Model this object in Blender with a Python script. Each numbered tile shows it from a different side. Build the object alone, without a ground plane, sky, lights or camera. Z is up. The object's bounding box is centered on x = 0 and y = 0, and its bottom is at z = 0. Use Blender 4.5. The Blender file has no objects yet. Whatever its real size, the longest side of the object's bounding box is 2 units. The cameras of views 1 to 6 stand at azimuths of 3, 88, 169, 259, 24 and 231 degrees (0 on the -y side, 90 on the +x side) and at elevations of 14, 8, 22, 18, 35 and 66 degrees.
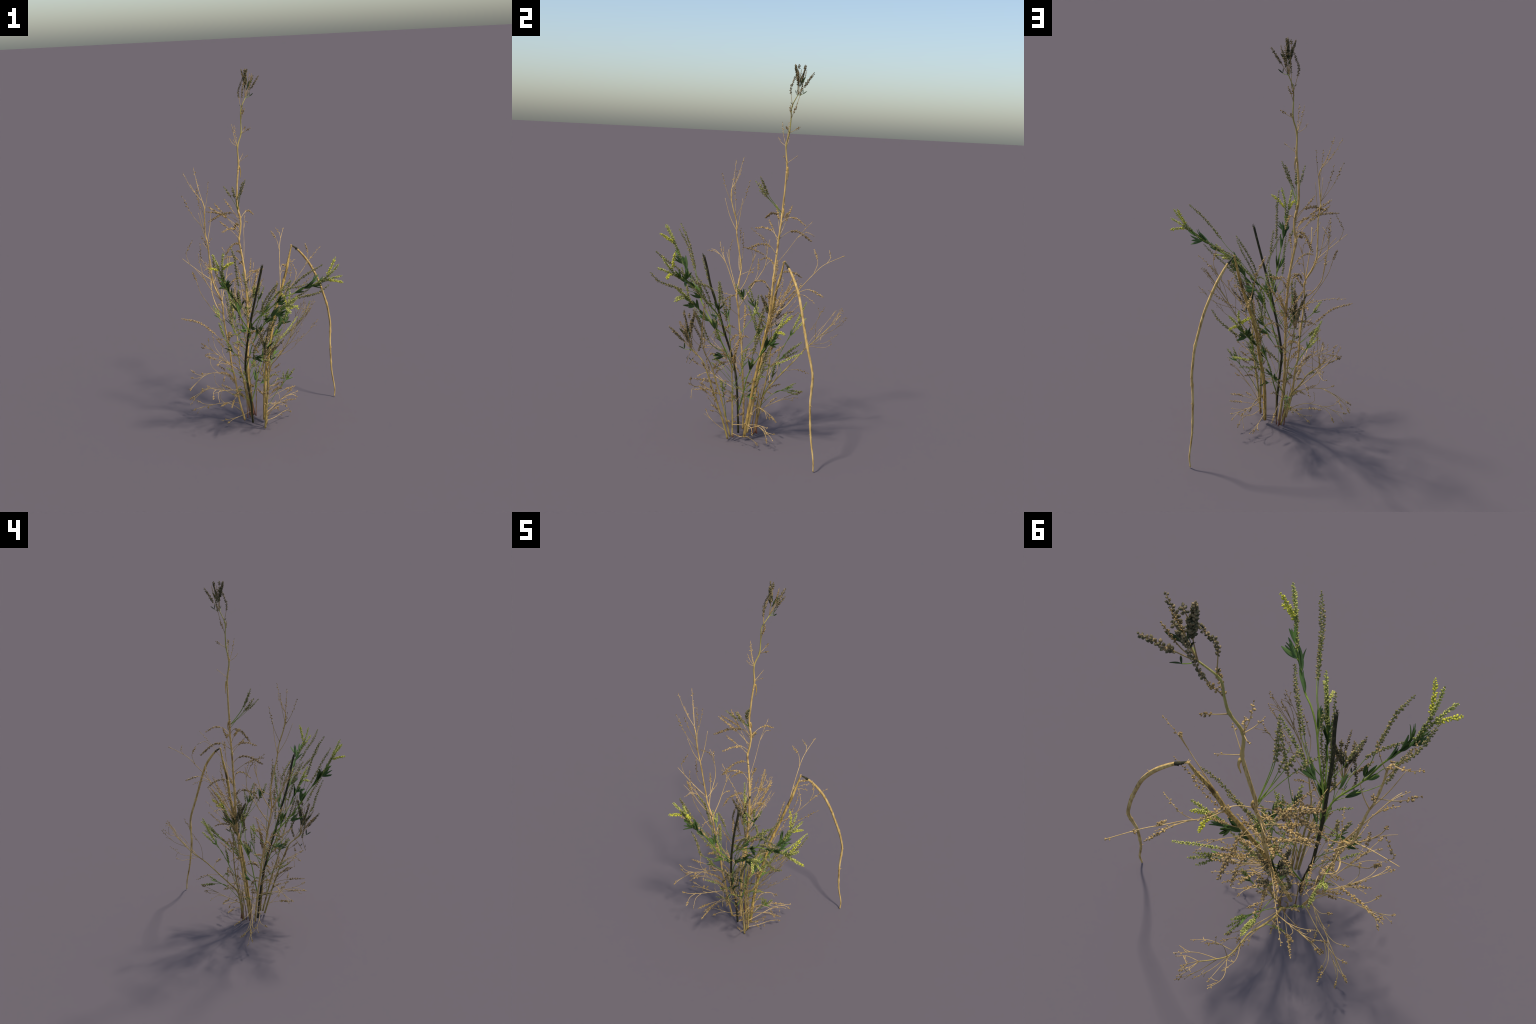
import bpy, math, random
import numpy as np
from mathutils import Vector, Matrix

rng = random.Random(41)
V = lambda *a: np.array(a, float)

# ------------------------------------------------------------------ materials
def material(name, stops, scale=60.0, stretch=(1, 1, 1), rough=0.75, bump=0.15, detail=5.0,
             translucent=0.0, vary=0.0, streak=None, base_tint=None):
    """noise driven colour ramp; optional streak colour (voronoi spots) and low reddish foot"""
    m = bpy.data.materials.new(name)
    m.use_nodes = True
    nt = m.node_tree
    N, L = nt.nodes, nt.links
    N.clear()
    out = N.new("ShaderNodeOutputMaterial")
    bs = N.new("ShaderNodeBsdfPrincipled")
    bs.inputs["Roughness"].default_value = rough
    bs.inputs["Specular IOR Level"].default_value = 0.25
    tc = N.new("ShaderNodeTexCoord")
    mp = N.new("ShaderNodeMapping")
    mp.inputs["Scale"].default_value = stretch
    L.new(tc.outputs["Object"], mp.inputs["Vector"])
    nz = N.new("ShaderNodeTexNoise")
    nz.inputs["Scale"].default_value = scale
    nz.inputs["Detail"].default_value = detail
    nz.inputs["Roughness"].default_value = 0.65
    L.new(mp.outputs["Vector"], nz.inputs["Vector"])
    cr = N.new("ShaderNodeValToRGB")
    els = cr.color_ramp.elements
    while len(els) < len(stops):
        els.new(0.5)
    for e, (p, c) in zip(els, stops):
        e.position = p
        e.color = (*c, 1)
    L.new(nz.outputs["Fac"], cr.inputs["Fac"])
    col = cr.outputs["Color"]
    if streak:
        sc, thr, c = streak
        n2 = N.new("ShaderNodeTexNoise")
        n2.inputs["Scale"].default_value = sc
        n2.inputs["Detail"].default_value = 3
        L.new(tc.outputs["Object"], n2.inputs["Vector"])
        r2 = N.new("ShaderNodeValToRGB")
        r2.color_ramp.elements[0].position = thr
        r2.color_ramp.elements[1].position = min(1, thr + 0.12)
        L.new(n2.outputs["Fac"], r2.inputs["Fac"])
        mx = N.new("ShaderNodeMixRGB")
        mx.inputs["Color2"].default_value = (*c, 1)
        L.new(r2.outputs["Color"], mx.inputs["Fac"])
        L.new(col, mx.inputs["Color1"])
        col = mx.outputs["Color"]
    if base_tint:
        z0, z1, c = base_tint                     # anthocyan-red foot of the young shoots
        sp = N.new("ShaderNodeSeparateXYZ")
        L.new(tc.outputs["Object"], sp.inputs["Vector"])
        mr = N.new("ShaderNodeMapRange")
        mr.inputs["From Min"].default_value = z1
        mr.inputs["From Max"].default_value = z0
        L.new(sp.outputs["Z"], mr.inputs["Value"])
        mx = N.new("ShaderNodeMixRGB")
        mx.inputs["Color2"].default_value = (*c, 1)
        L.new(mr.outputs["Result"], mx.inputs["Fac"])
        L.new(col, mx.inputs["Color1"])
        col = mx.outputs["Color"]
    if vary:
        oi = N.new("ShaderNodeObjectInfo")
        hs = N.new("ShaderNodeHueSaturation")
        mr = N.new("ShaderNodeMapRange")
        mr.inputs["To Min"].default_value = 1 - vary
        mr.inputs["To Max"].default_value = 1 + vary
        L.new(oi.outputs["Random"], mr.inputs["Value"])
        L.new(mr.outputs["Result"], hs.inputs["Value"])
        L.new(col, hs.inputs["Color"])
        col = hs.outputs["Color"]
    L.new(col, bs.inputs["Base Color"])
    if bump:
        bp = N.new("ShaderNodeBump")
        bp.inputs["Strength"].default_value = bump
        bp.inputs["Distance"].default_value = 0.002
        L.new(nz.outputs["Fac"], bp.inputs["Height"])
        L.new(bp.outputs["Normal"], bs.inputs["Normal"])
    if translucent:
        tr = N.new("ShaderNodeBsdfTranslucent")
        L.new(col, tr.inputs["Color"])
        ms = N.new("ShaderNodeMixShader")
        ms.inputs["Fac"].default_value = translucent
        L.new(bs.outputs["BSDF"], ms.inputs[1])
        L.new(tr.outputs["BSDF"], ms.inputs[2])
        L.new(ms.outputs["Shader"], out.inputs["Surface"])
    else:
        L.new(bs.outputs["BSDF"], out.inputs["Surface"])
    return m

M = {
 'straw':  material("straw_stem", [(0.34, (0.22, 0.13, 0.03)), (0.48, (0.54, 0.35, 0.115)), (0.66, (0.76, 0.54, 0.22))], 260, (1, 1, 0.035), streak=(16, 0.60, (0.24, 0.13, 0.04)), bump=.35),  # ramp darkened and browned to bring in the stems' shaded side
 'weathered': material("weathered_straw", [(0.34, (0.30, 0.18, 0.05)), (0.5, (0.56, 0.37, 0.125)), (0.66, (0.72, 0.51, 0.20))], 70, (1, 1, 0.25), streak=(13, 0.62, (0.26, 0.15, 0.04)), bump=.3),
 'golden': material("golden_stem", [(0.36, (0.13, 0.08, 0.018)), (0.5, (0.46, 0.29, 0.075)), (0.64, (0.70, 0.48, 0.16))], 240, (1, 1, 0.03), streak=(12, 0.62, (0.10, 0.06, 0.015)), bump=.4),
 'olive':  material("olive_stem", [(0.3, (0.22, 0.17, 0.04)), (0.5, (0.40, 0.29, 0.09)), (0.7, (0.52, 0.38, 0.13))], 240, (1, 1, 0.04), streak=(16, 0.6, (0.16, 0.09, 0.03)), bump=.3),
 'red':    material("red_footed_stem", [(0.3, (0.20, 0.14, 0.04)), (0.7, (0.44, 0.31, 0.11))], 240, (1, 1, 0.05), base_tint=(0.02, 0.13, (0.24, 0.09, 0.06))),
 'twig':   material("dry_twig", [(0.3, (0.38, 0.24, 0.085)), (0.7, (0.68, 0.47, 0.20))], 40, (1, 1, 0.3), bump=0),
 'browntwig': material("brown_twig", [(0.3, (0.26, 0.17, 0.06)), (0.7, (0.44, 0.31, 0.13))], 40, (1, 1, 0.3), bump=0),
 'dark':   material("blackened_stem", [(0.3, (0.012, 0.012, 0.005)), (0.55, (0.035, 0.033, 0.012)), (0.68, (0.15, 0.12, 0.045))], 260, (1, 1, 0.03), rough=0.6),
 'green':  material("green_stem", [(0.3, (0.12, 0.18, 0.022)), (0.7, (0.27, 0.34, 0.055))], 20, (1, 1, 0.3), bump=0),
 'topgreen': material("tall_stem_top", [(0.35, (0.24, 0.20, 0.045)), (0.65, (0.46, 0.40, 0.12))], 260, (1, 1, 0.05), base_tint=(1.46, 1.68, (0.58, 0.38, 0.13))),
 'leaf':   material("leaf_green", [(0.3, (0.05, 0.098, 0.026)), (0.7, (0.125, 0.20, 0.055))], 45, bump=0.1, rough=0.55, translucent=0.22, vary=0.35),
 'leaflight': material("leaf_light_green", [(0.3, (0.14, 0.26, 0.05)), (0.7, (0.26, 0.38, 0.09))], 45, bump=0.1, rough=0.6, translucent=0.25, vary=0.25),
 'leafdark': material("leaf_dull_dark", [(0.3, (0.03, 0.05, 0.016)), (0.7, (0.07, 0.10, 0.035))], 45, bump=0.1, rough=0.6, translucent=0.15, vary=0.3),
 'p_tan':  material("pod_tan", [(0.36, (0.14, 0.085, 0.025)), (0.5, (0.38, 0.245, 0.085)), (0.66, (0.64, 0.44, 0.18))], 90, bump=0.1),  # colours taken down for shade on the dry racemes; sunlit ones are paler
 'p_brown': material("pod_brown", [(0.35, (0.08, 0.05, 0.018)), (0.5, (0.23, 0.15, 0.055)), (0.68, (0.46, 0.31, 0.13))], 90, bump=0.1),
 'p_olive': material("pod_olive", [(0.35, (0.07, 0.075, 0.02)), (0.5, (0.20, 0.17, 0.06)), (0.66, (0.40, 0.28, 0.12))], 80, bump=0.1),
 'p_green': material("pod_green", [(0.35, (0.085, 0.095, 0.018)), (0.5, (0.22, 0.22, 0.055)), (0.68, (0.44, 0.39, 0.13))], 80, bump=0.1),
 'p_dark': material("pod_dark", [(0.35, (0.03, 0.03, 0.012)), (0.5, (0.12, 0.10, 0.045)), (0.66, (0.38, 0.26, 0.13))], 80, bump=0.1),
 'bud':    material("pale_green_bud", [(0.3, (0.30, 0.31, 0.055)), (0.7, (0.60, 0.56, 0.16))], 90, bump=0),
 'yellow': material("yellow_flower", [(0.3, (0.32, 0.33, 0.035)), (0.7, (0.68, 0.62, 0.06))], 90, bump=0),
}

# ------------------------------------------------------------------ geometry helpers
def spline(pts, n=6):
    """Catmull-Rom through the control points"""
    P = [np.array(p, float) for p in pts]
    if len(P) < 3:
        return np.array([P[0] + (P[-1] - P[0]) * i / n for i in range(n + 1)])
    Q = [2 * P[0] - P[1]] + P + [2 * P[-1] - P[-2]]
    out = []
    for i in range(1, len(Q) - 2):
        a, b, c, d = Q[i - 1:i + 3]
        for k in range(n):
            t = k / n
            out.append(0.5 * (2 * b + (c - a) * t + (2 * a - 5 * b + 4 * c - d) * t * t + (3 * b - a - 3 * c + d) * t ** 3))
    out.append(P[-1])
    return np.array(out)

def arclen(C):
    s = np.r_[0, np.cumsum(np.linalg.norm(np.diff(C, axis=0), axis=1))]
    return s / max(s[-1], 1e-9), s[-1]

def at(C, f):
    s, _ = arclen(C)
    return np.array([np.interp(f, s, C[:, i]) for i in range(3)])

def tangent(C, f):
    d = at(C, min(1, f + 0.02)) - at(C, max(0, f - 0.02))
    return d / (np.linalg.norm(d) + 1e-9)

def frame(t):
    a = V(0, 0, 1) if abs(t[2]) < 0.9 else V(1, 0, 0)
    u = np.cross(t, a); u /= np.linalg.norm(u)
    return u, np.cross(t, u)

def part_of(o):
    """keep the tree at plant > part > sub-part"""
    while o.parent is not None and o.parent.parent is not None:
        o = o.parent
    return o

class Mesh:
    def __init__(self):
        self.v, self.f, self.n = [], [], 0
    def add(self, v, f):
        v = np.asarray(v)
        self.v.append(v)
        self.f += [tuple(i + self.n for i in q) for q in f]
        self.n += len(v)
    def tube(self, C, r0, r1, k=6, ribs=0.0, nodes=None, sub=6, raw=False, power=1.0, prof=None):
        C = np.asarray(C, float) if raw else spline(C, sub)
        s, total = arclen(C)
        T = np.gradient(C, axis=0)
        T /= np.linalg.norm(T, axis=1)[:, None] + 1e-12
        u, w = frame(T[0])
        vs = []
        for i, p in enumerate(C):
            u = u - T[i] * (u @ T[i]); u /= np.linalg.norm(u) + 1e-12
            w = np.cross(T[i], u)
            r = r0 + (r1 - r0) * s[i] ** power
            if prof:
                r *= np.interp(s[i], *zip(*prof))
            if nodes is not None:
                for z in nodes:
                    r *= 1 + 0.45 * math.exp(-((s[i] - z) * total / 0.006) ** 2)
            for j in range(k):
                a = 2 * math.pi * j / k
                rr = r * (1 + (ribs if j % 2 else -ribs))
                vs.append(p + rr * (u * math.cos(a) + w * math.sin(a)))
        n = len(C)
        fs = [(i * k + j, i * k + (j + 1) % k, (i + 1) * k + (j + 1) % k, (i + 1) * k + j) for i in range(n - 1) for j in range(k)]
        fs.append(tuple(range(k))[::-1])
        fs.append(tuple((n - 1) * k + j for j in range(k)))
        self.add(vs, fs)
        return C
    def obj(self, name, mat, parent=None, kind=None, second=None):
        me = bpy.data.meshes.new(name)
        me.from_pydata(np.concatenate(self.v).tolist(), [], self.f)
        me.materials.append(M[mat])
        if second:                       # (material, index of its first face)
            me.materials.append(M[second[0]])
            me.polygons.foreach_set("material_index", [0 if i < second[1] else 1 for i in range(len(me.polygons))])
        me.polygons.foreach_set("use_smooth", [True] * len(me.polygons))
        o = bpy.data.objects.new(name, me)
        bpy.context.collection.objects.link(o)
        if parent: o.parent = part_of(parent)
        if kind: o["kind"] = kind
        return o

# one small pod: a plump drop with a keel and a beak, unit length along +z
def pod_template(seg=6, flat=0.62):
    prof = [(0, 0.0), (0.12, 0.22), (0.4, 0.42), (0.7, 0.36), (0.92, 0.13), (1.06, 0.0)]
    vs, fs = [V(0, 0, 0)], []
    for z, r in prof[1:-1]:
        for j in range(seg):
            a = 2 * math.pi * j / seg
            vs.append(V(r * math.cos(a) + 0.08 * math.sin(z * 3), r * flat * math.sin(a) * 1.25, z))
    vs.append(V(0.1, 0, 1.06))
    rings = len(prof) - 2
    for j in range(seg):
        fs.append((0, 1 + (j + 1) % seg, 1 + j))
        fs.append((len(vs) - 1, 1 + (rings - 1) * seg + j, 1 + (rings - 1) * seg + (j + 1) % seg))
        for i in range(rings - 1):
            a = 1 + i * seg
            fs.append((a + j, a + (j + 1) % seg, a + seg + (j + 1) % seg, a + seg + j))
    return np.array(vs), fs
POD_V, POD_F = pod_template()

def put_pod(mesh, p, d, size, fat=1.0, roll=0.0):
    u, w = frame(d)
    cu = u * math.cos(roll) + w * math.sin(roll)
    cw = np.cross(d, cu)
    mesh.add(p + size * (fat * np.outer(POD_V[:, 0], cu) + fat * np.outer(POD_V[:, 1], cw) + np.outer(POD_V[:, 2], d)), POD_F)

ROOT = bpy.data.objects.new("wild_clover_plant", None)
bpy.context.collection.objects.link(ROOT)
ROOT["label"] = "tall weedy clover with dry straw stems and yellow flowers"
ROOT["category"] = "wild plant"

STYLE = {  # pod style: material, pod length, spacing, splay, axis radius, axis material, fatness
 'tan':   ('p_tan', 0.0078, 0.0033, 0.75, 0.0013, 'twig', 1.0),
 'brown': ('p_brown', 0.0078, 0.0031, 0.75, 0.0013, 'browntwig', 1.05),
 'olive': ('p_olive', 0.0080, 0.0034, 0.95, 0.0012, 'green', 1.05),
 'green': ('p_green', 0.0080, 0.0032, 0.85, 0.0012, 'green', 1.05),
 'dark':  ('p_dark', 0.0068, 0.0024, 0.9, 0.0012, 'browntwig', 1.1),
 'cluster': ('p_dark', 0.0070, 0.0011, 1.0, 0.0012, 'browntwig', 1.15),
 'bud':   ('bud', 0.0080, 0.0024, 0.85, 0.0013, 'green', 0.95),
 'yellow': ('yellow', 0.0088, 0.0023, 1.0, 0.0012, 'green', 0.95),
 'sparse': ('p_tan', 0.0072, 0.0100, 0.9, 0.0011, 'twig', 1.0),
 'sparsebrown': ('p_brown', 0.0076, 0.0085, 0.9, 0.0011, 'browntwig', 1.1),
}

def raceme(pts, style, start=0.35, parent=None, thick=1.0, name=None, stop=1.0, clump=0.0):
    """a spike: a thin stalk and pods set spirally round its outer part"""
    mat, ln, gap, splay, ar, amat, fat = STYLE[style]
    C = spline(pts, 6)
    pods = Mesh(); pods.tube(C, ar * 1.25 * thick ** 0.3, ar * 0.6, k=5, raw=True)
    split = len(pods.f)
    _, total = arclen(C)
    s, a = start, rng.random() * 6
    while s < stop:
        g = gap * rng.uniform(0.6, 1.5)
        if clump and math.sin(s * total / 0.02) < clump - 0.4:
            g *= 2.2
        s += g / total
        if s > 1: break
        a += 2.4 + rng.uniform(-0.4, 0.4)
        p, t = at(C, s), tangent(C, s)
        u, w = frame(t)
        r = u * math.cos(a) + w * math.sin(a)
        end = 1 - 0.35 * max(0, (s - 0.85) / 0.15)
        sp = splay * rng.uniform(0.7, 1.25)
        d = t * math.cos(sp) + r * math.sin(sp)
        d[2] -= 0.12; d /= np.linalg.norm(d)
        put_pod(pods, p + r * ar * thick, d, ln * thick * end * rng.uniform(0.75, 1.2), fat, rng.random() * 6)
    put_pod(pods, C[-1], tangent(C, 1), ln * 0.7 * thick, fat)
    nm = name or ("flower_spike" if style in ('yellow', 'bud') else "seed_raceme")
    pods.obj(nm, amat, parent or ROOT, second=(mat, split))
    return C

# ------------------------------------------------------------------ leaves
def leaf_mesh(mat, ratio, fold, curl):
    m = Mesh()
    nx, ny = 4, 9
    vs, fs = [], []
    for j in range(ny + 1):
        y = j / ny
        w = ratio * 0.5 * (math.sin(math.pi * min(1, y * 0.94 + 0.03)) ** 0.7) * (1 - 0.15 * y)
        for i in range(nx + 1):
            x = (i / nx - 0.5) * 2
            vs.append(V(x * w, y, fold * abs(x) * w + curl * y * y + 0.006 * math.sin(9 * y + x)))
    for j in range(ny):
        for i in range(nx):
            a = j * (nx + 1) + i
            fs.append((a, a + 1, a + nx + 2, a + nx + 1))
    # slim underside gives the blade real thickness
    k = len(vs)
    vs += [v - V(0, 0, 0.012) for v in vs]
    fs += [tuple(q + k for q in f[::-1]) for f in fs]
    m.add(vs, fs)
    o = m.obj("leaf", mat)
    me = o.data
    bpy.data.objects.remove(o)
    return me
LEAF = {k: [leaf_mesh(k, r, f, c) for r, f, c in ((0.19, 0.5, -0.10), (0.24, 0.35, 0.08), (0.16, 0.7, -0.18))]
        for k in ('leaf', 'leaflight', 'leafdark')}

def leaf(p, d, n, size, kind, parent):
    d = d / np.linalg.norm(d)
    n = n - d * (n @ d)
    n = n / (np.linalg.norm(n) + 1e-9)
    x = np.cross(d, n)
    o = bpy.data.objects.new("leaf", rng.choice(LEAF[kind]))
    bpy.context.collection.objects.link(o)
    mtx = Matrix(((x[0], d[0], n[0], p[0]), (x[1], d[1], n[1], p[1]), (x[2], d[2], n[2], p[2]), (0, 0, 0, 1)))
    o.matrix_world = mtx @ Matrix.Diagonal((size, size, size, 1))
    o.parent = part_of(parent)
    return o

def leaf_fan(root, direction, normal, size, kind, parent, spread=0.45, count=3, petiole=0.3):
    """petiole with a fan of narrow leaflets lying near one plane"""
    d = direction / np.linalg.norm(direction)
    n = normal - d * (normal @ d); n /= np.linalg.norm(n) + 1e-9
    e = np.cross(d, n)
    tip = root + d * size * petiole
    pm = Mesh(); pm.tube([root, (root + tip) / 2 - n * size * 0.02, tip], 0.0013, 0.0009, k=5, sub=3)
    po = pm.obj("petiole", 'green', parent)
    for i in range(count):
        a = (i - (count - 1) / 2) * spread + rng.uniform(-0.1, 0.1)
        dd = d * math.cos(a) + e * math.sin(a) + n * rng.uniform(-0.15, 0.15)
        nn = n + e * rng.uniform(-0.5, 0.5)
        leaf(tip, dd, nn, size * rng.uniform(0.82, 1.12), kind, po)

def stem(name, pts, r0, r1, mat, k=10, ribs=0.12, nodes=None, power=1.0, sub=8, prof=None):
    m = Mesh()
    C = m.tube(pts, r0, r1, k=k, ribs=ribs, nodes=nodes, power=power, sub=sub, prof=prof)
    return m.obj(name, mat, ROOT), C

def twig(parent, pts, r0=0.002, r1=0.001, mat='twig', name="twig"):
    m = Mesh()
    C = m.tube(pts, r0, r1, k=6)
    return m.obj(name, mat, parent), C

def near(C, z):
    return C[int(np.argmin(abs(C[:, 2] - z)))]

# ------------------------------------------------------------------ main stems
TALL, tallC = stem("tall_stem", [(-.072, -.003, .017), (-.083, .018, .15), (-.086, .04, .3), (-.08, .062, .45), (-.074, .08, .62),
    (-.074, .091, .757), (-.081, .100, .89), (-.094, .109, .995), (-.102, .114, 1.055), (-.092, .118, 1.112), (-.089, .124, 1.173),
    (-.103, .129, 1.248), (-.098, .136, 1.357), (-.088, .139, 1.447)],
    0.0064, 0.0044, 'straw', nodes=[.2, .42, .6, .73, .83])
TOP, topC = stem("upper_stem", [(-.088, .139, 1.447), (-.083, .138, 1.489), (-.083, .129, 1.578), (-.061, .141, 1.648), (-.059, .146, 1.718), (-.055, .147, 1.781), (-.028, .172, 1.841)],
    0.0043, 0.0019, 'topgreen', nodes=[.11, .33, .51, .84])
BENT, bentC = stem("broken_stem", [(-.002, -.019, .018), (.006, .002, .181), (.021, .018, .316), (.032, .025, .361), (.051, .043, .468), (.064, .058, .556),
    (.081, .069, .619), (.112, .09, .72), (.136, .099, .799), (.155, .108, .86), (.172, .124, .93), (.191, .137, 1.008)],
    0.0080, 0.0062, 'golden', nodes=[.17, .32, .6, .8], ribs=0.16, prof=[(0, 1), (.9, 1), (1, .45)])
FALL, fallC = stem("hanging_stem", [(.190, .136, 1.006), (.222, .160, .979), (.263, .188, .924), (.298, .211, .863), (.336, .230, .777), (.362, .246, .695),
    (.385, .264, .611), (.396, .283, .539), (.402, .294, .478), (.399, .292, .40), (.398, .290, .326), (.403, .301, .178), (.418, .318, .064), (.415, .322, .0015)],
    0.0066, 0.0044, 'weathered', nodes=[.42, .6, .78], ribs=0.16, prof=[(0, .3), (.05, .8), (.12, 1), (.6, 1), (.9, .85), (1, .7)])
LEFT, leftC = stem("pale_stem", [(-.115, -.026, .021), (-.137, -.027, .124), (-.149, -.031, .208), (-.157, -.038, .281), (-.172, -.044, .371), (-.178, -.055, .478),
    (-.192, -.072, .589), (-.198, -.080, .67), (-.200, -.095, .757), (-.234, -.083, .836), (-.250, -.076, .9), (-.254, -.09, .986), (-.256, -.108, 1.081),
    (-.266, -.113, 1.15), (-.262, -.138, 1.235), (-.258, -.148, 1.29), (-.266, -.147, 1.33)],
    0.0054, 0.0026, 'straw', nodes=[.2, .38, .55, .62, .7, .78, .9])
DARK, darkC = stem("blackened_stem", [(-.068, -.051, .016), (-.071, -.057, .12), (-.078, -.063, .2), (-.088, -.074, .3), (-.092, -.085, .365), (-.082, -.109, .456), (-.062, -.148, .57),
    (-.036, -.186, .698), (-.005, -.229, .827), (.022, -.254, .935), (.037, -.272, .998)],
    0.0056, 0.0056, 'dark', nodes=[.3, .55], ribs=0.1)
FINE, fineC = stem("leaning_stem", [(-.077, .034, .015), (-.098, .056, .12), (-.116, .081, .223), (-.135, .122, .28), (-.146, .180, .345), (-.152, .244, .416), (-.168, .285, .462),
    (-.186, .345, .518), (-.175, .395, .572), (-.163, .430, .615)], 0.0048, 0.0016, 'olive', nodes=[.3, .5, .7])
BROWN, brownC = stem("brown_stem", [(.008, -.095, .02), (.02, -.128, .15), (.032, -.158, .26), (.036, -.173, .303), (.045, -.194, .37), (.060, -.212, .425), (.085, -.226, .46),
    (.121, -.248, .512), (.174, -.262, .605), (.205, -.262, .66)], 0.0046, 0.0014, 'olive', nodes=[.3, .55])
FRONT, frontC = stem("olive_stem", [(.004, -.107, .006), (.012, -.135, .1), (.026, -.175, .22), (.037, -.225, .36), (.034, -.259, .44), (.024, -.318, .497), (.035, -.335, .56), (.055, -.352, .615)],
    0.005, 0.002, 'olive', nodes=[.5, .65, .8])
SIDE, sideC = stem("slender_stem", [(.012, -.083, .022), (.016, -.085, .12), (.012, -.092, .25), (.008, -.10, .36), (.02, -.11, .46), (.03, -.115, .56)], 0.0044, 0.0016, 'olive', nodes=[.4, .6])
YOUNG, youngC = stem("olive_stem", [(-.068, .043, .02), (-.075, .058, .15), (-.085, .085, .3), (-.09, .1, .42), (-.105, .105, .53), (-.115, .1, .62), (-.12, .098, .68)], 0.0042, 0.0018, 'red', nodes=[.4, .6])
for k, (x, y) in enumerate([(-.083, .021), (-.054, .032), (-.06, .05), (-.09, .045), (.014, -.078), (-.1, .005)]):
    a = rng.random() * 6
    stem("young_shoot", [(x, y, .018), (x + .01 * math.cos(a), y + .01 * math.sin(a), .1), (x + .03 * math.cos(a), y + .03 * math.sin(a) + .01, .2 + .1 * rng.random())], 0.003, 0.0015, 'red', k=6)

# torn fibres and dark bruise at the break
def fibres(parent, p, n, length, mat, down=0.3):
    m = Mesh()
    for i in range(n):
        d = V(rng.uniform(-1, 1), rng.uniform(-1, 1), rng.uniform(-1, down)); d /= np.linalg.norm(d)
        q = p + V(*[rng.uniform(-.005, .005) for _ in range(3)])
        m.tube([q, q + d * length * 0.5 + V(0, 0, .002), q + d * length * rng.uniform(0.7, 1.2)], 0.0016, 0.0004, k=5, sub=3)
    return m.obj("torn_fibre", mat, parent)
fibres(FALL, V(.215, .155, .982), 8, .011, 'dark')
bm = Mesh(); bm.tube([(.194, .139, 1.0045), (.206, .149, .994), (.222, .160, .980)], .0034, .0062, k=8); bm.obj("bruise", 'dark', FALL)
fibres(BENT, V(.190, .136, 1.004), 7, .012, 'straw')
for z in (.86, .69, .61, .48, .33, .18):
    fibres(FALL, near(fallC, z), 3, .012, 'straw')

# ------------------------------------------------------------------ papery sheath leaves on the tall stem
for z, ln in ((1.47, .07), (1.25, .05), (.74, .05)):
    p = near(np.vstack([tallC, topC]), z)
    m = Mesh(); m.tube([p + V(.004, .004, 0), p + V(.009, .007, -ln * .5), p + V(.005, .006, -ln)], .0045, .0012, k=6)
    m.obj("sheath", 'golden', TALL)

# ------------------------------------------------------------------ crown of the tall stem: same shoot in two crossing planes
def crown(parent, P, la, lb, scale, style='dark', small=True):
    """P(h): axis point for h metres above the top fork; la, lb: the two side directions"""
    up = P(.1) - P(0); up /= np.linalg.norm(up)
    for k, (e, full) in enumerate(((la, 1.0), (lb, 0.9))):
        q = lambda t, h: P(h * scale) + e * t * scale
        n = np.cross(e, up)
        raceme([q(0, 0), q(.012, .018), q(.035, .058), q(.064, .112)], style, .38, parent, 1.15 * full)
        raceme([q(-.014, -.062), q(-.033, -.01), q(-.045, .03), q(-.04, .062), q(-.030, .10)], style, .36, parent, 1.0 * full)
        raceme([q(0, 0), q(-.005, .03), q(-.014, .072), q(-.030, .115), q(-.045, .150)], 'cluster' if style == 'dark' else style, .45, parent, 1.15 if k == 0 else .8)
        raceme([q(-.022, .10), q(-.022, .13), q(-.024, .150)], style, .6, parent, 1.15 * full)
        raceme([q(-.010, .065), q(-.018, .095), q(-.026, .12)], 'cluster', .3, parent, 1.1 if k == 0 else .7)
        raceme([q(0, 0), q(.015, .05), q(.022, .125)], 'brown', .5, parent, .6)
        for h, t, s in ((.085, -.012, .040), (.08, .016, .042), (.06, .008, .034), (.065, -.010, .036)):
            leaf(q(t * .3, h - .02), up + e * (t * 40) + n * rng.uniform(-.4, .4), n, s * scale, 'leafdark', parent)
        r = q(.028, .006)
        twig(parent, [q(0, 0), q(.015, .001), r], .0012, .001, 'green', "petiole")
        leaf(r, e * 1.0 + up * .9, n, .026 * scale, 'leafdark', parent)
        leaf(r, e * -.3 + up * 1.2, n, .026 * scale, 'leafdark', parent)
        leaf(q(-.018, -.05), up - e * .9, n, .016 * scale, 'leafdark', parent)
        leaf(q(-.018, -.05), up + e * .5, n, .016 * scale, 'leafdark', parent)

def tall_axis(h):
    f = (1.841 + h - 1.615) / .325
    return V(-.07 + .056 * f, .14 + .046 * f, 1.841 + h)
RA, RB = V(.4, .917, 0), V(.93, -.36, 0)
crown(TOP, tall_axis, RA, RB, 1.0)
for e in (RA, RB):
    for z, pts, st, s0 in ((1.718, [(.012, .035), (.026, .066)], 'brown', .45), (1.648, [(.022, .010), (.055, .030)], 'brown', .55),
                       (1.578, [(-.016, .05), (-.028, .12)], 'sparse', .3), (1.578, [(-.028, .018), (-.046, .042)], 'sparse', .6),
                       (1.489, [(.025, .018), (.055, .040)], 'sparse', .6)):
        p = near(topC, z)
        raceme([p] + [p + e * t + V(0, 0, h) for t, h in pts], st, s0, TOP, .9)

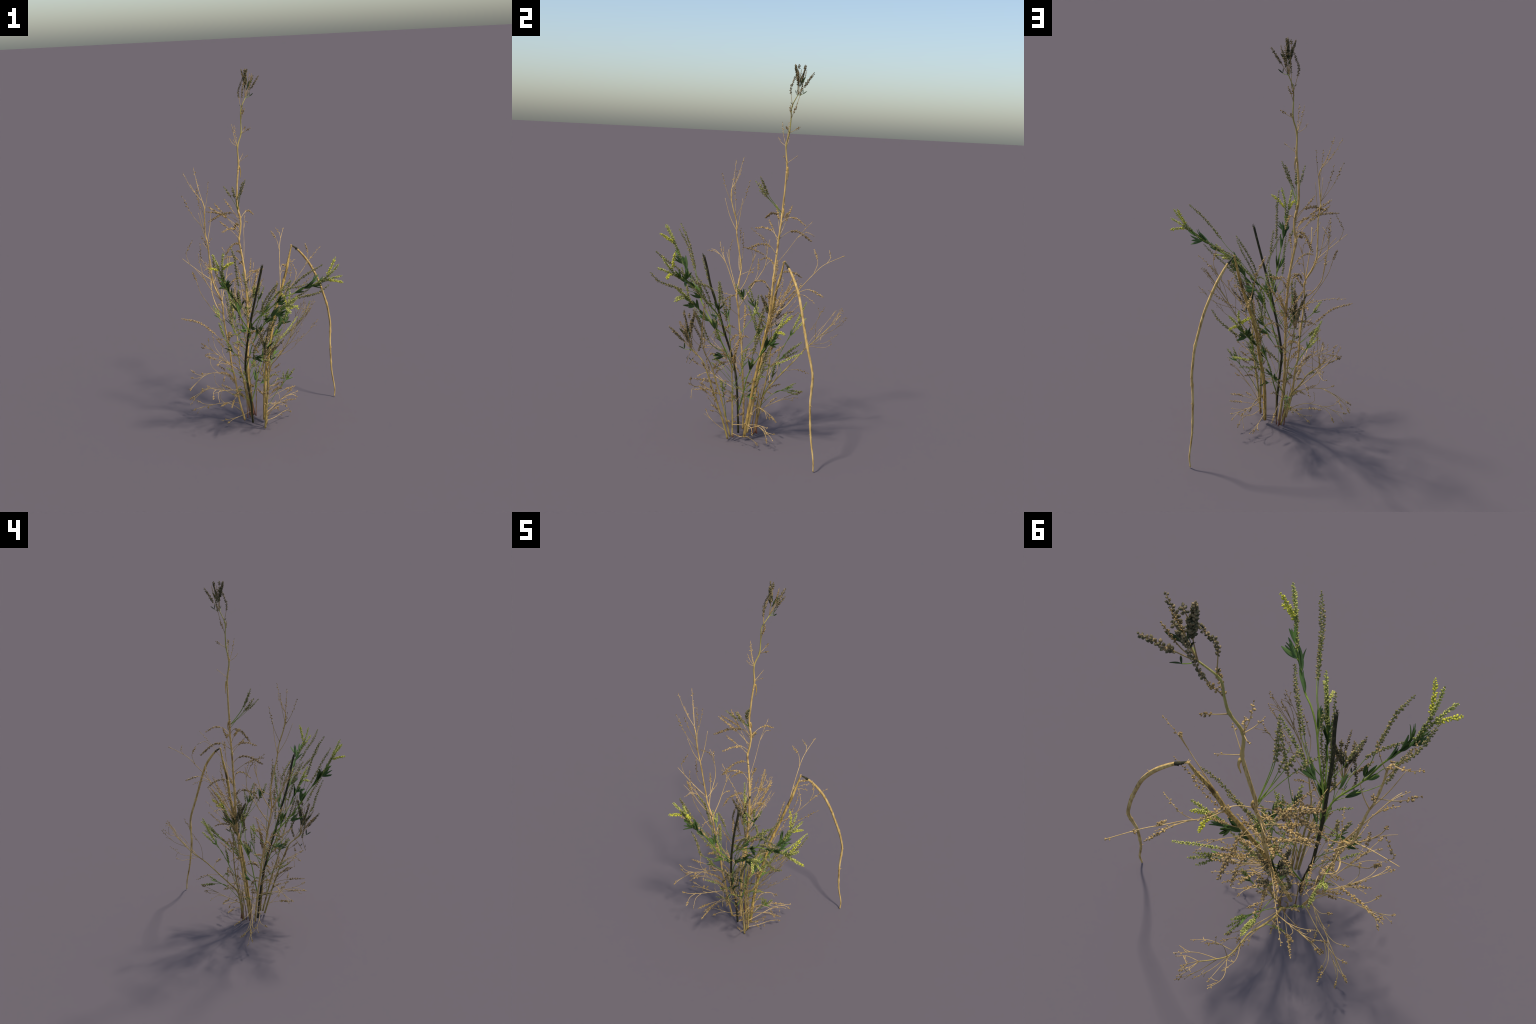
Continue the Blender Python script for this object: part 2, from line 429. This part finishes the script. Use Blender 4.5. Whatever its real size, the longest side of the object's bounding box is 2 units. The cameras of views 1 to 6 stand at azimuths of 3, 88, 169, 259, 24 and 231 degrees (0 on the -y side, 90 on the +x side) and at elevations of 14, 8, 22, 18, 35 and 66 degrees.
# the olive stem in front carries the same kind of head, larger and leaning
ax0, ax1 = V(.024, -.318, .497), V(.062, -.366, .683)
axd = (ax1 - ax0) / np.linalg.norm(ax1 - ax0)
ea = V(0, -1, 0.1); ea -= axd * (ea @ axd); ea /= np.linalg.norm(ea)
eb = np.cross(axd, ea)
def front_axis(h):
    return ax0 + axd * h - ea * min(0, h) * .6
crown(FRONT, front_axis, ea, eb, 1.32)
crown(YOUNG, lambda h: V(-.12, .098, .60) + V(0, -.05, 1) * h, V(0, 1, 0), V(1, .2, 0), 1.15)
for z, sg in ((.40, 1), (.32, -1), (.28, 1), (.2, -1), (.36, -1), (.24, 1)):
    p = near(frontC, z)
    for e in (ea, eb):
        raceme([p, p + e * sg * .03 + axd * .03, p + e * sg * .06 + axd * .055 + V(0, 0, .01)], 'brown', .5, FRONT, .9)

# ------------------------------------------------------------------ flowering green branches
# one branch template: (h, t) = along / aside the branch, as fractions of its length
FB_LOW   = [(.18, 0), (.24, -.06), (.30, -.09), (.37, -.11), (.44, -.10), (.50, -.08), (.58, -.055), (.65, -.035)]
FB_UPPER = [(.34, 0), (.42, .035), (.50, .06), (.57, .10), (.68, .15), (.80, .185), (.93, .195)]
FB_YEL   = [(.84, 0), (.88, -.045), (.92, -.09)]
def flower_branch(main, tips, parent_r=.0035, extra=1.0, gold='yellow', wide=1.0, uppers=(None, None)):
    """main: control points of the branch; tips: per crossing plane its green tip and its yellow tip"""
    ob, C = twig(ROOT, main, parent_r, .0024, 'green', "flowering_branch")
    _, L = arclen(C)
    for (tip, yel), upper in zip(tips, uppers):
        axis = np.array(tip, float) - at(C, .35)
        axis /= np.linalg.norm(axis)
        side = np.array(tip, float) - np.array(yel, float)
        side = side - axis * (side @ axis); side /= np.linalg.norm(side)
        n = np.cross(axis, side)
        fork = at(C, .86)
        end = np.array(tip, float)
        reach = np.linalg.norm(end - C[0])
        q = lambda h, t: at(C, min(1, h / .78)) + side * t * reach * wide + axis * max(0, h - .78) * reach * .9
        # terminal green budding spike and the yellow one beside it
        Cm = spline([fork, (fork * .45 + C[-1] * .55), (C[-1] + end) / 2 + side * .004, end], 6)
        raceme([fork, at(Cm, .3), at(Cm, .65), end], 'green', .12, ob, 1.05, "budding_spike", stop=.62)
        raceme([at(Cm, .58), at(Cm, .8), end], 'bud', .02, ob, 1.0)
        y0 = at(Cm, .52)
        ye = np.array(yel, float)
        raceme([y0, (y0 + ye) / 2 + axis * .006, ye], gold, .1, ob, 1.0)
        # side racemes with ripening pods
        raceme([q(h, t) for h, t in FB_LOW], 'olive', .42, ob, .95 * extra)
        up = [q(h, t) for h, t in FB_UPPER]
        if upper is not None:
            fix = V(*upper) - up[-1]
            up = [p + fix * (k / (len(up) - 1)) ** 1.5 for k, p in enumerate(up)]
        raceme(up, 'olive', .42, ob, 1.0 * extra)
        # leaves
        leaf_fan(q(.66, 0), axis * .9 - side * .5, n, reach * .092, 'leaf', ob, .2, 4, .22)
        leaf_fan(q(.60, 0), axis + side * .10, n, reach * .11, 'leaf', ob, .11, 3, .2)
        leaf_fan(q(.52, 0), axis - side * .06, n, reach * .10, 'leaf', ob, .1, 2, .2)
        leaf_fan(q(.72, 0), axis - side * .05, n, reach * .075, 'leaflight', ob, .15, 3, .15)
        leaf_fan(q(.33, 0), axis * .95 + side * .3, n, reach * .095, 'leaf', ob, .15, 3, .55)
        leaf_fan(q(.12, 0), axis * .9 - side * .5, n, reach * .095, 'leaf', ob, .25, 3, .7)
    return ob, C

# toward +x / front, toward -x / front, the short inner one, and the one leaning to the broken stem
flower_branch([(-.060, -.155, .60), (-.015, -.187, .675), (.06, -.234, .748), (.11, -.268, .80), (.161, -.292, .838), (.209, -.306, .857), (.255, -.333, .888), (.300, -.356, .913), (.345, -.39, .937)],
    [((.440, -.470, .986), (.445, -.425, .940)), ((.427, -.451, 1.039), (.413, -.392, 1.059))], wide=.75, uppers=((.344, -.489, 1.050), (.372, -.511, .951)))
flower_branch([(-.064, -.145, .555), (-.046, -.206, .61), (-.083, -.269, .71), (-.100, -.300, .77), (-.114, -.331, .832), (-.145, -.384, .915), (-.162, -.42, .985)],
    [((-.197, -.485, 1.119), (-.214, -.500, 1.054)), ((-.142, -.490, 1.127), (-.095, -.512, 1.085))], uppers=((-.111, -.406, 1.141), (-.20, -.42, 1.10)))
flower_branch([(-.088, -.090, .36), (-.062, -.130, .45), (-.043, -.162, .52), (0, -.21, .62), (.05, -.262, .69), (.10, -.305, .745), (.145, -.345, .79)],
    [((.216, -.400, .857), (.218, -.397, .799)), ((.195, -.385, .835), (.179, -.404, .779))], .0031, gold='bud', uppers=((.116, -.344, .922), (.117, -.309, .911)))
raceme([(-.03, -.175, .62), (.02, -.18, .70), (.06, -.18, .765), (.12, -.182, .83), (.182, -.185, .887)], 'green', .45, DARK, 1.05)
flower_branch([(-.07, -.056, .14), (-.047, -.041, .215), (-.029, -.029, .288), (-.011, -.017, .351), (.02, .013, .425), (.075, .052, .505), (.118, .085, .565), (.155, .113, .62)],
    [((.213, .146, .704), (.213, .157, .639)), ((.169, .162, .737), (.117, .194, .714))], .0034)

# ------------------------------------------------------------------ arching dry racemes of the tall stem
for pts, st, s0, th in (
    ([(-.092, .121, 1.178), (-.130, .107, 1.212), (-.19, .075, 1.213), (-.257, .044, 1.180)], 'brown', .28, 1.1),
    ([(-.098, .115, 1.085), (-.118, .08, 1.125), (-.150, .035, 1.138), (-.182, -.007, 1.130)], 'tan', .35, 1.0),
    ([(-.090, .108, 1.005), (-.105, .07, 1.045), (-.135, .015, 1.048), (-.165, -.045, 1.017)], 'brown', .25, 1.1),
    ([(-.090, .122, 1.172), (-.065, .160, 1.203), (-.042, .205, 1.203), (-.022, .248, 1.172)], 'tan', .4, .9),
    ([(-.096, .116, 1.085), (-.105, .17, 1.125), (-.120, .225, 1.125), (-.140, .291, 1.077)], 'brown', .35, 1.15),
    ([(-.092, .118, 1.12), (-.17, .112, 1.19), (-.262, .102, 1.251)], 'tan', .45, 1.0),
    ([(-.082, .101, .90), (-.12, .09, .955), (-.165, .06, .972), (-.206, .026, .954)], 'tan', .3, .9),
    ([(-.080, .1, .87), (-.09, .15, .91), (-.10, .21, .905), (-.12, .25, .88)], 'brown', .35, 1.0),
    ([(-.078, .097, .84), (-.045, .1, .875), (.0, .105, .865)], 'tan', .35, .9),
    ([(-.075, .094, .80), (-.11, .05, .85), (-.15, .0, .84), (-.17, -.03, .8)], 'brown', .3, 1.05)):
    raceme(pts, st, s0, TALL, th)
raceme([(-.08, .104, .945), (-.078, .16, 1.02), (-.078, .221, 1.109), (-.069, .287, 1.188)], 'sparse', .75, TALL, .8)
raceme([(-.078, .215, 1.10), (-.07, .26, 1.13), (-.06, .30, 1.115)], 'sparse', .4, TALL, .8)

# small green shoot high on the tall stem
for tips in ([(-.159, -.02, 1.383), (-.115, .0, 1.375)], [(-.044, .003, 1.412), (-.06, .012, 1.395)]):
    for k, t in enumerate(tips):
        raceme([(-.10, .125, 1.227), V(-.10, .085, 1.285) * .6 + V(*t) * .4 - V(0, 0, .02), t], 'olive', .58, TALL, 1.15 if k else .9)
raceme([(-.101, .125, 1.21), (-.10, .07, 1.28), (-.08, .0, 1.34)], 'olive', .6, TALL, .8)

# ------------------------------------------------------------------ crown of the pale stem: forks repeated in two planes
for tips in ([(1.10, (-.287, -.182, 1.276), 'bare'), (1.175, (-.306, -.048, 1.374), 'sparsebrown'), (1.25, (-.287, -.202, 1.406), 'sparsebrown'), (1.33, (-.309, -.088, 1.499), 'sparse'), (1.33, (-.295, -.10, 1.43), 'sparse')],
             [(1.10, (-.228, -.085, 1.282), 'bare'), (1.175, (-.374, -.132, 1.359), 'sparsebrown'), (1.28, (-.233, -.123, 1.426), 'sparsebrown'), (1.33, (-.360, -.130, 1.48), 'sparse'), (1.33, (-.325, -.135, 1.42), 'sparse')]):
    for z, tip, st in tips:
        p, tip = near(leftC, z), np.array(tip, float)
        out = tip - p; out[2] = 0
        mid = p * .55 + tip * .45 + out * .12
        if st == 'bare':
            twig(LEFT, [p, mid, tip], .0019, .0009)
        else:
            raceme([p, mid, tip], st, .45, LEFT, 1.0, clump=.5)

def fork(parent, pts, r=.0026, mat='twig', tips=(), r1=.0011):
    ob, C = twig(parent, pts, r, r1, mat, "branch")
    for f, tip, st, s0 in tips:
        p, tip = at(C, f), np.array(tip, float)
        t = tangent(C, f)
        d = np.linalg.norm(tip - p)
        mid = p + t * d * .22 + (tip - p) * .33
        if st == 'bare':
            twig(ob, [p, mid, tip], .0014, .0007, mat)
        else:
            raceme([p, mid, tip], st, s0, ob, .95)
    return ob, C

# forked bare branches of the pale stem
fork(LEFT, [(-.198, -.083, .68), (-.228, -.062, .71), (-.252, -.03, .76), (-.264, .0, .809), (-.262, .03, .86), (-.261, .057, .916), (-.275, .066, 1.01), (-.304, .077, 1.055)], .0029,
     tips=[(.35, (-.272, .018, .945), 'tan', .6), (.62, (-.281, .090, .945), 'bare', 0), (.8, (-.297, -.029, 1.114), 'sparsebrown', .35), (.85, (-.25, .02, 1.09), 'sparse', .3)])
fork(LEFT, [(-.202, -.092, .755), (-.185, -.05, .83), (-.165, -.02, .93), (-.15, .0, .99)], .0026,
     tips=[(.5, (-.144, -.01, .894), 'tan', .6), (.8, (-.19, .0, 1.04), 'sparse', .4), (.8, (-.12, -.04, 1.03), 'bare', 0)])
fork(LEFT, [(-.201, -.097, .765), (-.22, -.130, .85), (-.238, -.165, .93), (-.250, -.215, .985), (-.256, -.244, .995)], .0030,
     tips=[(.6, (-.288, -.198, 1.031), 'sparse', .4), (.6, (-.265, -.177, 1.005), 'sparse', .5), (.8, (-.265, -.262, .985), 'sparse', .5)])
fork(LEFT, [(-.202, -.097, .765), (-.25, -.115, .83), (-.285, -.14, .91), (-.30, -.15, .99)], .0024, tips=[(.5, (-.33, -.16, .97), 'bare', 0), (.8, (-.31, -.13, 1.04), 'sparsebrown', .4)])
fork(LEFT, [(-.195, -.075, .63), (-.25, -.078, .70), (-.311, -.081, .799), (-.33, -.08, .86)], .0022, 'browntwig',
     tips=[(.95, (-.353, -.079, .928), 'brown', .35)])
raceme([(-.195, -.078, .64), (-.16, -.13, .69), (-.12, -.175, .74)], 'sparse', .4, LEFT)
raceme([(-.254, -.078, .93), (-.30, -.07, .97), (-.303, -.073, 1.085)], 'sparsebrown', .45, LEFT)
fork(LEFT, [(-.25, -.085, .88), (-.31, -.09, .93), (-.403, -.089, 1.009)], .0018, tips=[(.75, (-.343, -.087, 1.105), 'sparsebrown', .35)])
raceme([(-.242, -.078, .86), (-.285, -.08, .885), (-.305, -.085, .92)], 'sparse', .5, LEFT)
raceme([(-.242, -.078, .86), (-.23, -.03, .885), (-.22, .0, .91)], 'sparse', .5, LEFT)
raceme([(-.205, -.09, .745), (-.215, -.15, .755), (-.2, -.21, .775)], 'sparse', .4, LEFT)
raceme([(-.178, -.052, .47), (-.26, -.045, .56), (-.34, -.042, .625), (-.435, -.042, .650)], 'tan', .35, LEFT, 1.0)
raceme([(-.18, -.055, .48), (-.17, -.14, .56), (-.16, -.22, .62)], 'tan', .4, LEFT)

# branch rising beside the broken stem
fork(BENT, [(.115, .09, .72), (.118, .16, .765), (.118, .230, .862), (.119, .298, .943), (.125, .348, .992), (.144, .443, 1.044)], .0026,
     tips=[(.62, (.074, .295, 1.058), 'tan', .6), (.8, (.10, .37, 1.06), 'sparse', .3), (.93, (.142, .44, 1.04), 'sparse', .2), (.35, (.155, .345, .83), 'tan', .45), (.3, (.17, .30, .80), 'sparse', .4), (.3, (.205, .225, .90), 'sparse', .3)])
fork(BENT, [(.112, .088, .71), (.17, .085, .77), (.245, .088, .87), (.30, .09, .95)], .0022,
     tips=[(.45, (.19, .135, .90), 'sparse', .3), (.8, (.35, .1, 1.0), 'sparse', .3), (.8, (.27, .1, 1.02), 'tan', .55)])
raceme([(.05, .043, .46), (.09, .07, .60), (.175, .125, .82), (.185, .135, .92)], 'sparse', .35, BENT, 1.1)

# ------------------------------------------------------------------ feathery tip of the leaning stem, crossed twice
def spray(parent, C, end, side, up, mat, style, size=1.0):
    end = np.array(end, float)
    for f, t, h in ((.35, .7, .5), (.5, -.9, .55), (.62, 1.0, .75), (.75, -.6, .9), (1, .1, 1), (1, -.45, .8)):
        p = at(C, f)
        tip = p + (end - p) * h + side * t * .085 * size
        mid = p * .55 + tip * .45 + side * t * .025
        raceme([p, mid, tip], style, .8, parent, .85)
        for k in range(2):
            q = mid + (tip - mid) * rng.uniform(.1, .6)
            tip2 = q + (tip - p) * .10 + side * rng.uniform(-.03, .03) + up * rng.uniform(-.02, .03)
            raceme([q, (q + tip2) / 2 + up * .004, tip2], style, .75, parent, .7)
tipF = V(-.162, .488, .705)
spray(FINE, fineC[len(fineC) // 2:], tipF, V(-1, .1, .2), V(0, .5, 1), 'twig', 'sparse')
spray(FINE, fineC[len(fineC) // 2:], tipF, V(.1, -.75, .65), V(0, .5, 1), 'twig', 'sparsebrown')
tipG = V(.299, -.250, .793)
spray(BROWN, brownC[len(brownC) // 2:], tipG, V(0, 1, .1), V(.5, 0, 1), 'browntwig', 'sparsebrown', .9)
spray(BROWN, brownC[len(brownC) // 2:], tipG, V(.75, 0, -.6), V(.5, 0, 1), 'browntwig', 'sparsebrown', .9)
raceme([near(fineC, .35), (-.15, .26, .36), (-.155, .32, .34)], 'sparsebrown', .4, FINE)
raceme([near(fineC, .49), (-.19, .4, .48), (-.2, .44, .50)], 'bare' if False else 'sparse', .8, FINE)

# ------------------------------------------------------------------ low dry sprays around the foot
def low_spray(parent, trunk, tips, style='tan', r=.0020, s0=.74):
    fork(parent, trunk, r, 'twig', [(f, t, style if k % 3 else 'sparse', s0) for k, (f, t) in enumerate(tips)])
low_spray(LEFT, [(-.142, -.027, .16), (-.20, -.01, .19), (-.255, .01, .205), (-.31, .03, .20), (-.36, .045, .17)],
    [(.45, (-.28, .01, .30)), (.7, (-.372, .139, .149)), (.8, (-.436, .061, .123)), (1, (-.435, .057, .09)), (1, (-.42, .10, .10)), (.6, (-.36, -.01, .20))])
low_spray(LEFT, [(-.125, -.02, .07), (-.17, -.005, .10), (-.22, .01, .115), (-.30, .025, .10), (-.345, .04, .085)],
    [(.5, (-.245, .03, .19)), (.8, (-.39, .02, .13)), (1, (-.42, .045, .06)), (1, (-.40, .07, .03)), (.7, (-.34, .10, .05))])
low_spray(LEFT, [(-.155, -.035, .27), (-.21, -.06, .315), (-.265, -.085, .34), (-.32, -.11, .335), (-.36, -.14, .31)],
    [(.45, (-.29, -.07, .45)), (.75, (-.393, -.123, .374)), (1, (-.396, -.185, .281)), (1, (-.406, -.159, .275)), (.8, (-.40, -.10, .32)), (.6, (-.33, -.17, .37))])
low_spray(LEFT, [(-.15, -.03, .21), (-.18, -.09, .235), (-.215, -.15, .26), (-.25, -.21, .29)],
    [(.5, (-.27, -.17, .25)), (1, (-.29, -.275, .34)), (1, (-.26, -.29, .27)), (.8, (-.23, -.27, .24)), (.6, (-.2, -.2, .36))])
low_spray(LEFT, [(-.168, -.045, .36), (-.19, -.12, .41), (-.205, -.19, .455)],
    [(.6, (-.279, -.227, .492)), (1, (-.214, -.278, .502)), (1, (-.23, -.26, .45)), (.7, (-.17, -.26, .46))], 'tan', .0018)
low_spray(FINE, [(-.13, .11, .265), (-.19, .11, .31), (-.25, .11, .365), (-.29, .11, .40)],
    [(.4, (-.24, .16, .42)), (.7, (-.353, .120, .442)), (1, (-.352, .107, .423)), (.6, (-.286, .104, .503)), (1, (-.312, .115, .473)), (.8, (-.33, .07, .39)), (.3, (-.27, .06, .33))], 'brown')
low_spray(FINE, [(-.1, .06, .14), (-.10, .13, .18), (-.095, .19, .215)],
    [(.6, (-.09, .26, .22)), (1, (-.068, .285, .261)), (1, (-.11, .27, .24)), (.7, (-.13, .24, .19))], 'brown')
low_spray(SIDE, [(.014, -.086, .09), (.06, -.02, .105), (.11, .04, .125), (.14, .065, .13)],
    [(.7, (.18, .05, .14)), (1, (.191, .093, .138)), (1, (.186, .094, .103)), (.8, (.125, .10, .045)), (.5, (.13, .02, .075))])
low_spray(SIDE, [(.012, -.084, .04), (.06, -.04, .04), (.1, -.01, .055)],
    [(1, (.14, .0, .07)), (.7, (.10, -.055, .06)), (1, (.15, .05, .03))], 'brown', .0016)
low_spray(BROWN, [(.012, -.105, .07), (.06, -.145, .15), (.11, -.185, .22)],
    [(1, (.169, -.22, .286)), (.8, (.16, -.18, .27)), (.5, (.13, -.20, .20))], 'brown', .0018)
low_spray(FRONT, [(.03, -.2, .28), (.05, -.25, .30), (.08, -.29, .31)],
    [(1, (.101, -.306, .256)), (1, (.119, -.311, .370)), (.8, (.11, -.32, .335)), (.5, (.09, -.24, .36))], 'brown', .0016)
low_spray(FRONT, [(.008, -.12, .05), (.02, -.17, .09), (.03, -.2, .12)], [(1, (.04, -.235, .15)), (1, (.02, -.23, .17))], 'tan', .0014)
low_spray(BENT, [(.004, -.0, .13), (.03, .04, .19), (.06, .07, .195)], [(1, (.091, .092, .157)), (.8, (.1, .11, .155))], 'brown', .0018)
low_spray(BENT, [(.0, -.012, .06), (.02, .05, .085), (.05, .09, .07)], [(1, (.1, .13, .04)), (.7, (.08, .10, .02)), (1, (.06, .14, .06))], 'tan', .0016)
low_spray(DARK, [(-.07, -.055, .09), (-.13, -.05, .06), (-.18, -.03, .035)], [(1, (-.25, -.02, .02)), (1, (-.23, .02, .008)), (.7, (-.21, -.08, .03))], 'tan', .0014)
# little green leafy side shoots low down
def leafy(parent, pts, tips, size=.045, kind='leaflight', style='green'):
    ob, C = twig(parent, pts, .0017, .0011, 'green', "side_shoot")
    for t in tips:
        raceme([C[len(C) // 2], at(C, .8), np.array(t, float)], style, .55, ob, .95)
    d = tangent(C, .95)
    leaf_fan(at(C, .9), d, np.cross(d, V(rng.uniform(-1, 1), rng.uniform(-1, 1), .3)), size, kind, ob, .45, 3, .15)
leafy(BROWN, [(.02, -.12, .13), (.07, -.13, .22), (.12, -.14, .29), (.145, -.145, .32)], [(.181, -.150, .374), (.15, -.16, .375), (.12, -.13, .35)])
leafy(FINE, [(-.10, .06, .16), (-.085, .13, .24), (-.065, .20, .275)], [(-.054, .243, .310), (-.068, .285, .262), (-.05, .26, .25)])
leafy(BENT, [(.03, .024, .35), (.06, .09, .42), (.09, .16, .49)], [(.119, .252, .580), (.10, .24, .53), (.12, .22, .56)], .04, 'leaflight', 'green')
leafy(YOUNG, [(-.085, .085, .30), (-.13, .16, .46), (-.165, .22, .57)], [(-.201, .292, .728), (-.193, .273, .678), (-.19, .29, .64)], .04, 'leaflight', 'bud')
leafy(TALL, [(-.08, .06, .44), (-.02, .05, .50), (.03, .03, .60)], [(.05, .0, .70), (.06, .03, .68), (.02, -.03, .74)], .055, 'leaf', 'green')
leafy(TALL, [(-.076, .075, .58), (-.03, .04, .66), (.0, .0, .74)], [(.01, -.03, .84), (-.03, -.05, .82), (.03, .02, .80)], .055, 'leaf', 'green')
leafy(DARK, [(-.09, -.09, .38), (-.13, -.13, .45), (-.16, -.17, .50)], [(-.18, -.2, .57), (-.16, -.21, .55)], .05, 'leaf', 'green')
leafy(DARK, [(-.075, -.125, .5), (-.13, -.12, .58), (-.155, -.14, .64)], [(-.165, -.16, .74), (-.14, -.13, .76)], .055, 'leaf', 'olive')
leafy(LEFT, [(-.185, -.065, .54), (-.21, -.02, .6), (-.235, .01, .64)], [(-.26, .02, .70), (-.24, .03, .68)], .035, 'leaflight', 'bud')
leafy(SIDE, [(.01, -.095, .28), (.05, -.06, .37), (.075, -.04, .43)], [(.09, -.03, .52), (.07, -.05, .50)], .05, 'leaflight', 'green')
leafy(YOUNG, [(-.08, .07, .22), (-.04, .1, .30), (.0, .12, .36)], [(.02, .13, .44), (.03, .12, .40)], .05, 'leaf', 'green')

# ------------------------------------------------------------------ dense dry side racemes inside the clump
def fill(parent, C, z0, z1, n, reach, styles, lift=(.25, .9), avoid=None):
    for i in range(n):
        z = z0 + (z1 - z0) * (i + rng.random()) / n
        p = near(C, z)
        # original shoots lie in two crossing planes: choose one of four headings, with scatter
        a = rng.choice((0.4, 1.97, 3.54, 5.11)) + rng.uniform(-.45, .45)
        d = V(math.cos(a), math.sin(a), 0)
        L = reach * rng.uniform(.55, 1.15)
        up = rng.uniform(*lift)
        droop = rng.choice((0, 0, .3, .5))
        p1 = p + d * L * .4 + V(0, 0, L * .45 * up + L * .12)
        p2 = p + d * L * .75 + V(0, 0, L * .8 * up + L * .08)
        p3 = p + d * L + V(0, 0, L * up - L * droop * .35)
        raceme([p, p1, p2, p3], rng.choice(styles), rng.uniform(.3, .55), parent, rng.uniform(.8, 1.05))
# outer ends of further side racemes: (end point, root height, arch)
def reach_out(parent, C, items):
    for tip, z, arch, st in items:
        p, tip = near(C, z), V(*tip)
        d = tip - p
        L = np.linalg.norm(d)
        m1 = p + d * .33 + V(0, 0, L * arch) + V(rng.uniform(-1, 1), rng.uniform(-1, 1), 0) * L * .03
        m2 = p + d * .7 + V(0, 0, L * arch * .8)
        raceme([p, m1, m2, tip], st, rng.uniform(.4, .55) if z > .35 else .66, parent, rng.uniform(.85, 1.0))
reach_out(TALL, tallC, [((-.199, .064, 1.175), 1.06, .02, 'tan'), ((-.235, .186, 1.252), 1.10, .0, 'tan'), ((-.282, .173, 1.212), 1.15, .08, 'brown'), ((-.174, .139, 1.286), 1.16, .0, 'tan'),
    ((-.128, .232, .869), .66, .0, 'tan'), ((-.007, .224, .839), .66, .02, 'tan'), ((-.191, .148, .772), .60, .05, 'tan'), ((-.105, -.063, 1.032), .95, .1, 'brown'),
    ((-.319, .246, .813), .66, .1, 'sparse'), ((.024, .076, .833), .68, .03, 'tan'), ((-.190, .223, .675), .58, .16, 'brown'), ((-.054, .174, .517), .40, .05, 'tan'), ((-.009, .147, .105), .16, .12, 'tan')])
reach_out(BENT, bentC, [((.099, .155, .792), .60, .0, 'tan'), ((.206, .250, .544), .38, .0, 'bud'), ((.112, .142, .474), .34, .05, 'brown'), ((.305, .121, .831), .60, .03, 'sparsebrown'),
    ((.180, .014, .205), .12, .06, 'tan'), ((.179, -.024, .140), .08, .08, 'tan')])
reach_out(LEFT, leftC, [((-.228, -.215, .194), .12, .08, 'tan'), ((-.303, -.140, .461), .33, .05, 'tan'), ((-.240, -.053, .367), .26, .05, 'brown'),
    ((-.161, -.304, .223), .16, .1, 'tan'), ((-.242, .074, .579), .44, .0, 'green')])
reach_out(DARK, darkC, [((-.185, -.205, .414), .28, .02, 'green'), ((-.095, -.212, .395), .26, .03, 'green'), ((-.141, -.308, .290), .2, .1, 'brown'), ((-.039, -.246, .321), .2, .06, 'brown'), ((-.066, -.283, .967), .74, .0, 'olive')])
reach_out(FRONT, frontC, [((.013, -.272, .294), .2, .05, 'brown'), ((.097, -.416, .618), .46, .0, 'dark'), ((-.033, -.387, .627), .46, .0, 'brown')])
reach_out(FINE, fineC, [((-.270, .160, .455), .30, .0, 'tan'), ((-.253, .157, .166), .1, .08, 'tan'), ((-.233, .091, .269), .2, .05, 'brown')])
reach_out(SIDE, sideC, [((.084, -.110, .134), .07, .08, 'tan'), ((.181, -.179, .885), .5, -.03, 'olive'), ((.05, -.16, .52), .38, .0, 'tan'), ((.06, -.06, .60), .42, .0, 'tan')])
# close inner fill, where single spikes cannot be told apart
fill(TALL, tallC, .3, .86, 9, .10, ('tan', 'brown', 'sparse', 'olive'))
fill(TALL, tallC, .55, .8, 6, .06, ('brown', 'dark', 'green'), (.5, 1.2))
fill(BENT, bentC, .2, .6, 5, .09, ('tan', 'brown', 'sparse', 'green'))
fill(LEFT, leftC, .12, .72, 9, .09, ('tan', 'sparse', 'brown'))
fill(FINE, fineC, .1, .4, 5, .10, ('tan', 'sparse', 'brown', 'green'))
fill(YOUNG, youngC, .1, .6, 6, .08, ('brown', 'olive', 'tan', 'green'))
fill(SIDE, sideC, .1, .56, 9, .10, ('tan', 'brown', 'olive', 'sparse'))
fill(BROWN, brownC, .12, .5, 6, .08, ('brown', 'sparsebrown', 'tan'))
fill(DARK, darkC, .15, .75, 12, .10, ('brown', 'olive', 'green', 'tan'))
raceme([near(tallC, .62), (-.045, -.01, .70), (-.025, -.07, .78), (-.014, -.098, .842)], 'green', .68, TALL, 1.3)
leaf_fan(V(-.03, -.055, .76), V(.1, -.35, 1), V(1, .2, 0), .055, 'leaf', TALL, .3, 3, .2)
raceme([near(leftC, .44), (-.20, .0, .50), (-.236, .065, .579)], 'green', .55, LEFT, .9)
raceme([near(sideC, .36), (.02, -.09, .45), (.028, -.082, .519)], 'brown', .4, SIDE, 1.1)
raceme([near(sideC, .36), (.05, -.09, .43), (.095, -.090, .516)], 'brown', .5, SIDE, 1.0)
raceme([near(darkC, .40), (-.13, -.095, .46), (-.156, -.096, .523)], 'sparse', .5, DARK, 1.0)
for k in range(4):      # splintered tip of the blackened stem
    p = V(.037, -.272, .992) + V(rng.uniform(-.003, .003), rng.uniform(-.003, .003), 0)
    twig(DARK, [p, p + V(rng.uniform(-.004, .004), -.003, .008), p + V(rng.uniform(-.007, .007), -.005, .012 + .008 * rng.random())], .0022, .0006, 'dark', "splinter")
# pale finger-like spikes between tall and broken stem
for tip, root in (((-.047, .216, .917), .66), ((-.015, .238, .841), .64), ((-.048, .238, .701), .58), ((-.03, .20, .90), .66), ((-.0, .19, .87), .62), ((-.07, .23, .82), .64), ((.01, .22, .78), .6), ((-.02, .25, .76), .6)):
    p = near(tallC, root)
    tip = V(*tip)
    raceme([p, p * .6 + tip * .4 + V(0, .01, -.005), tip], rng.choice(('tan', 'sparse')), .55, TALL, .8)
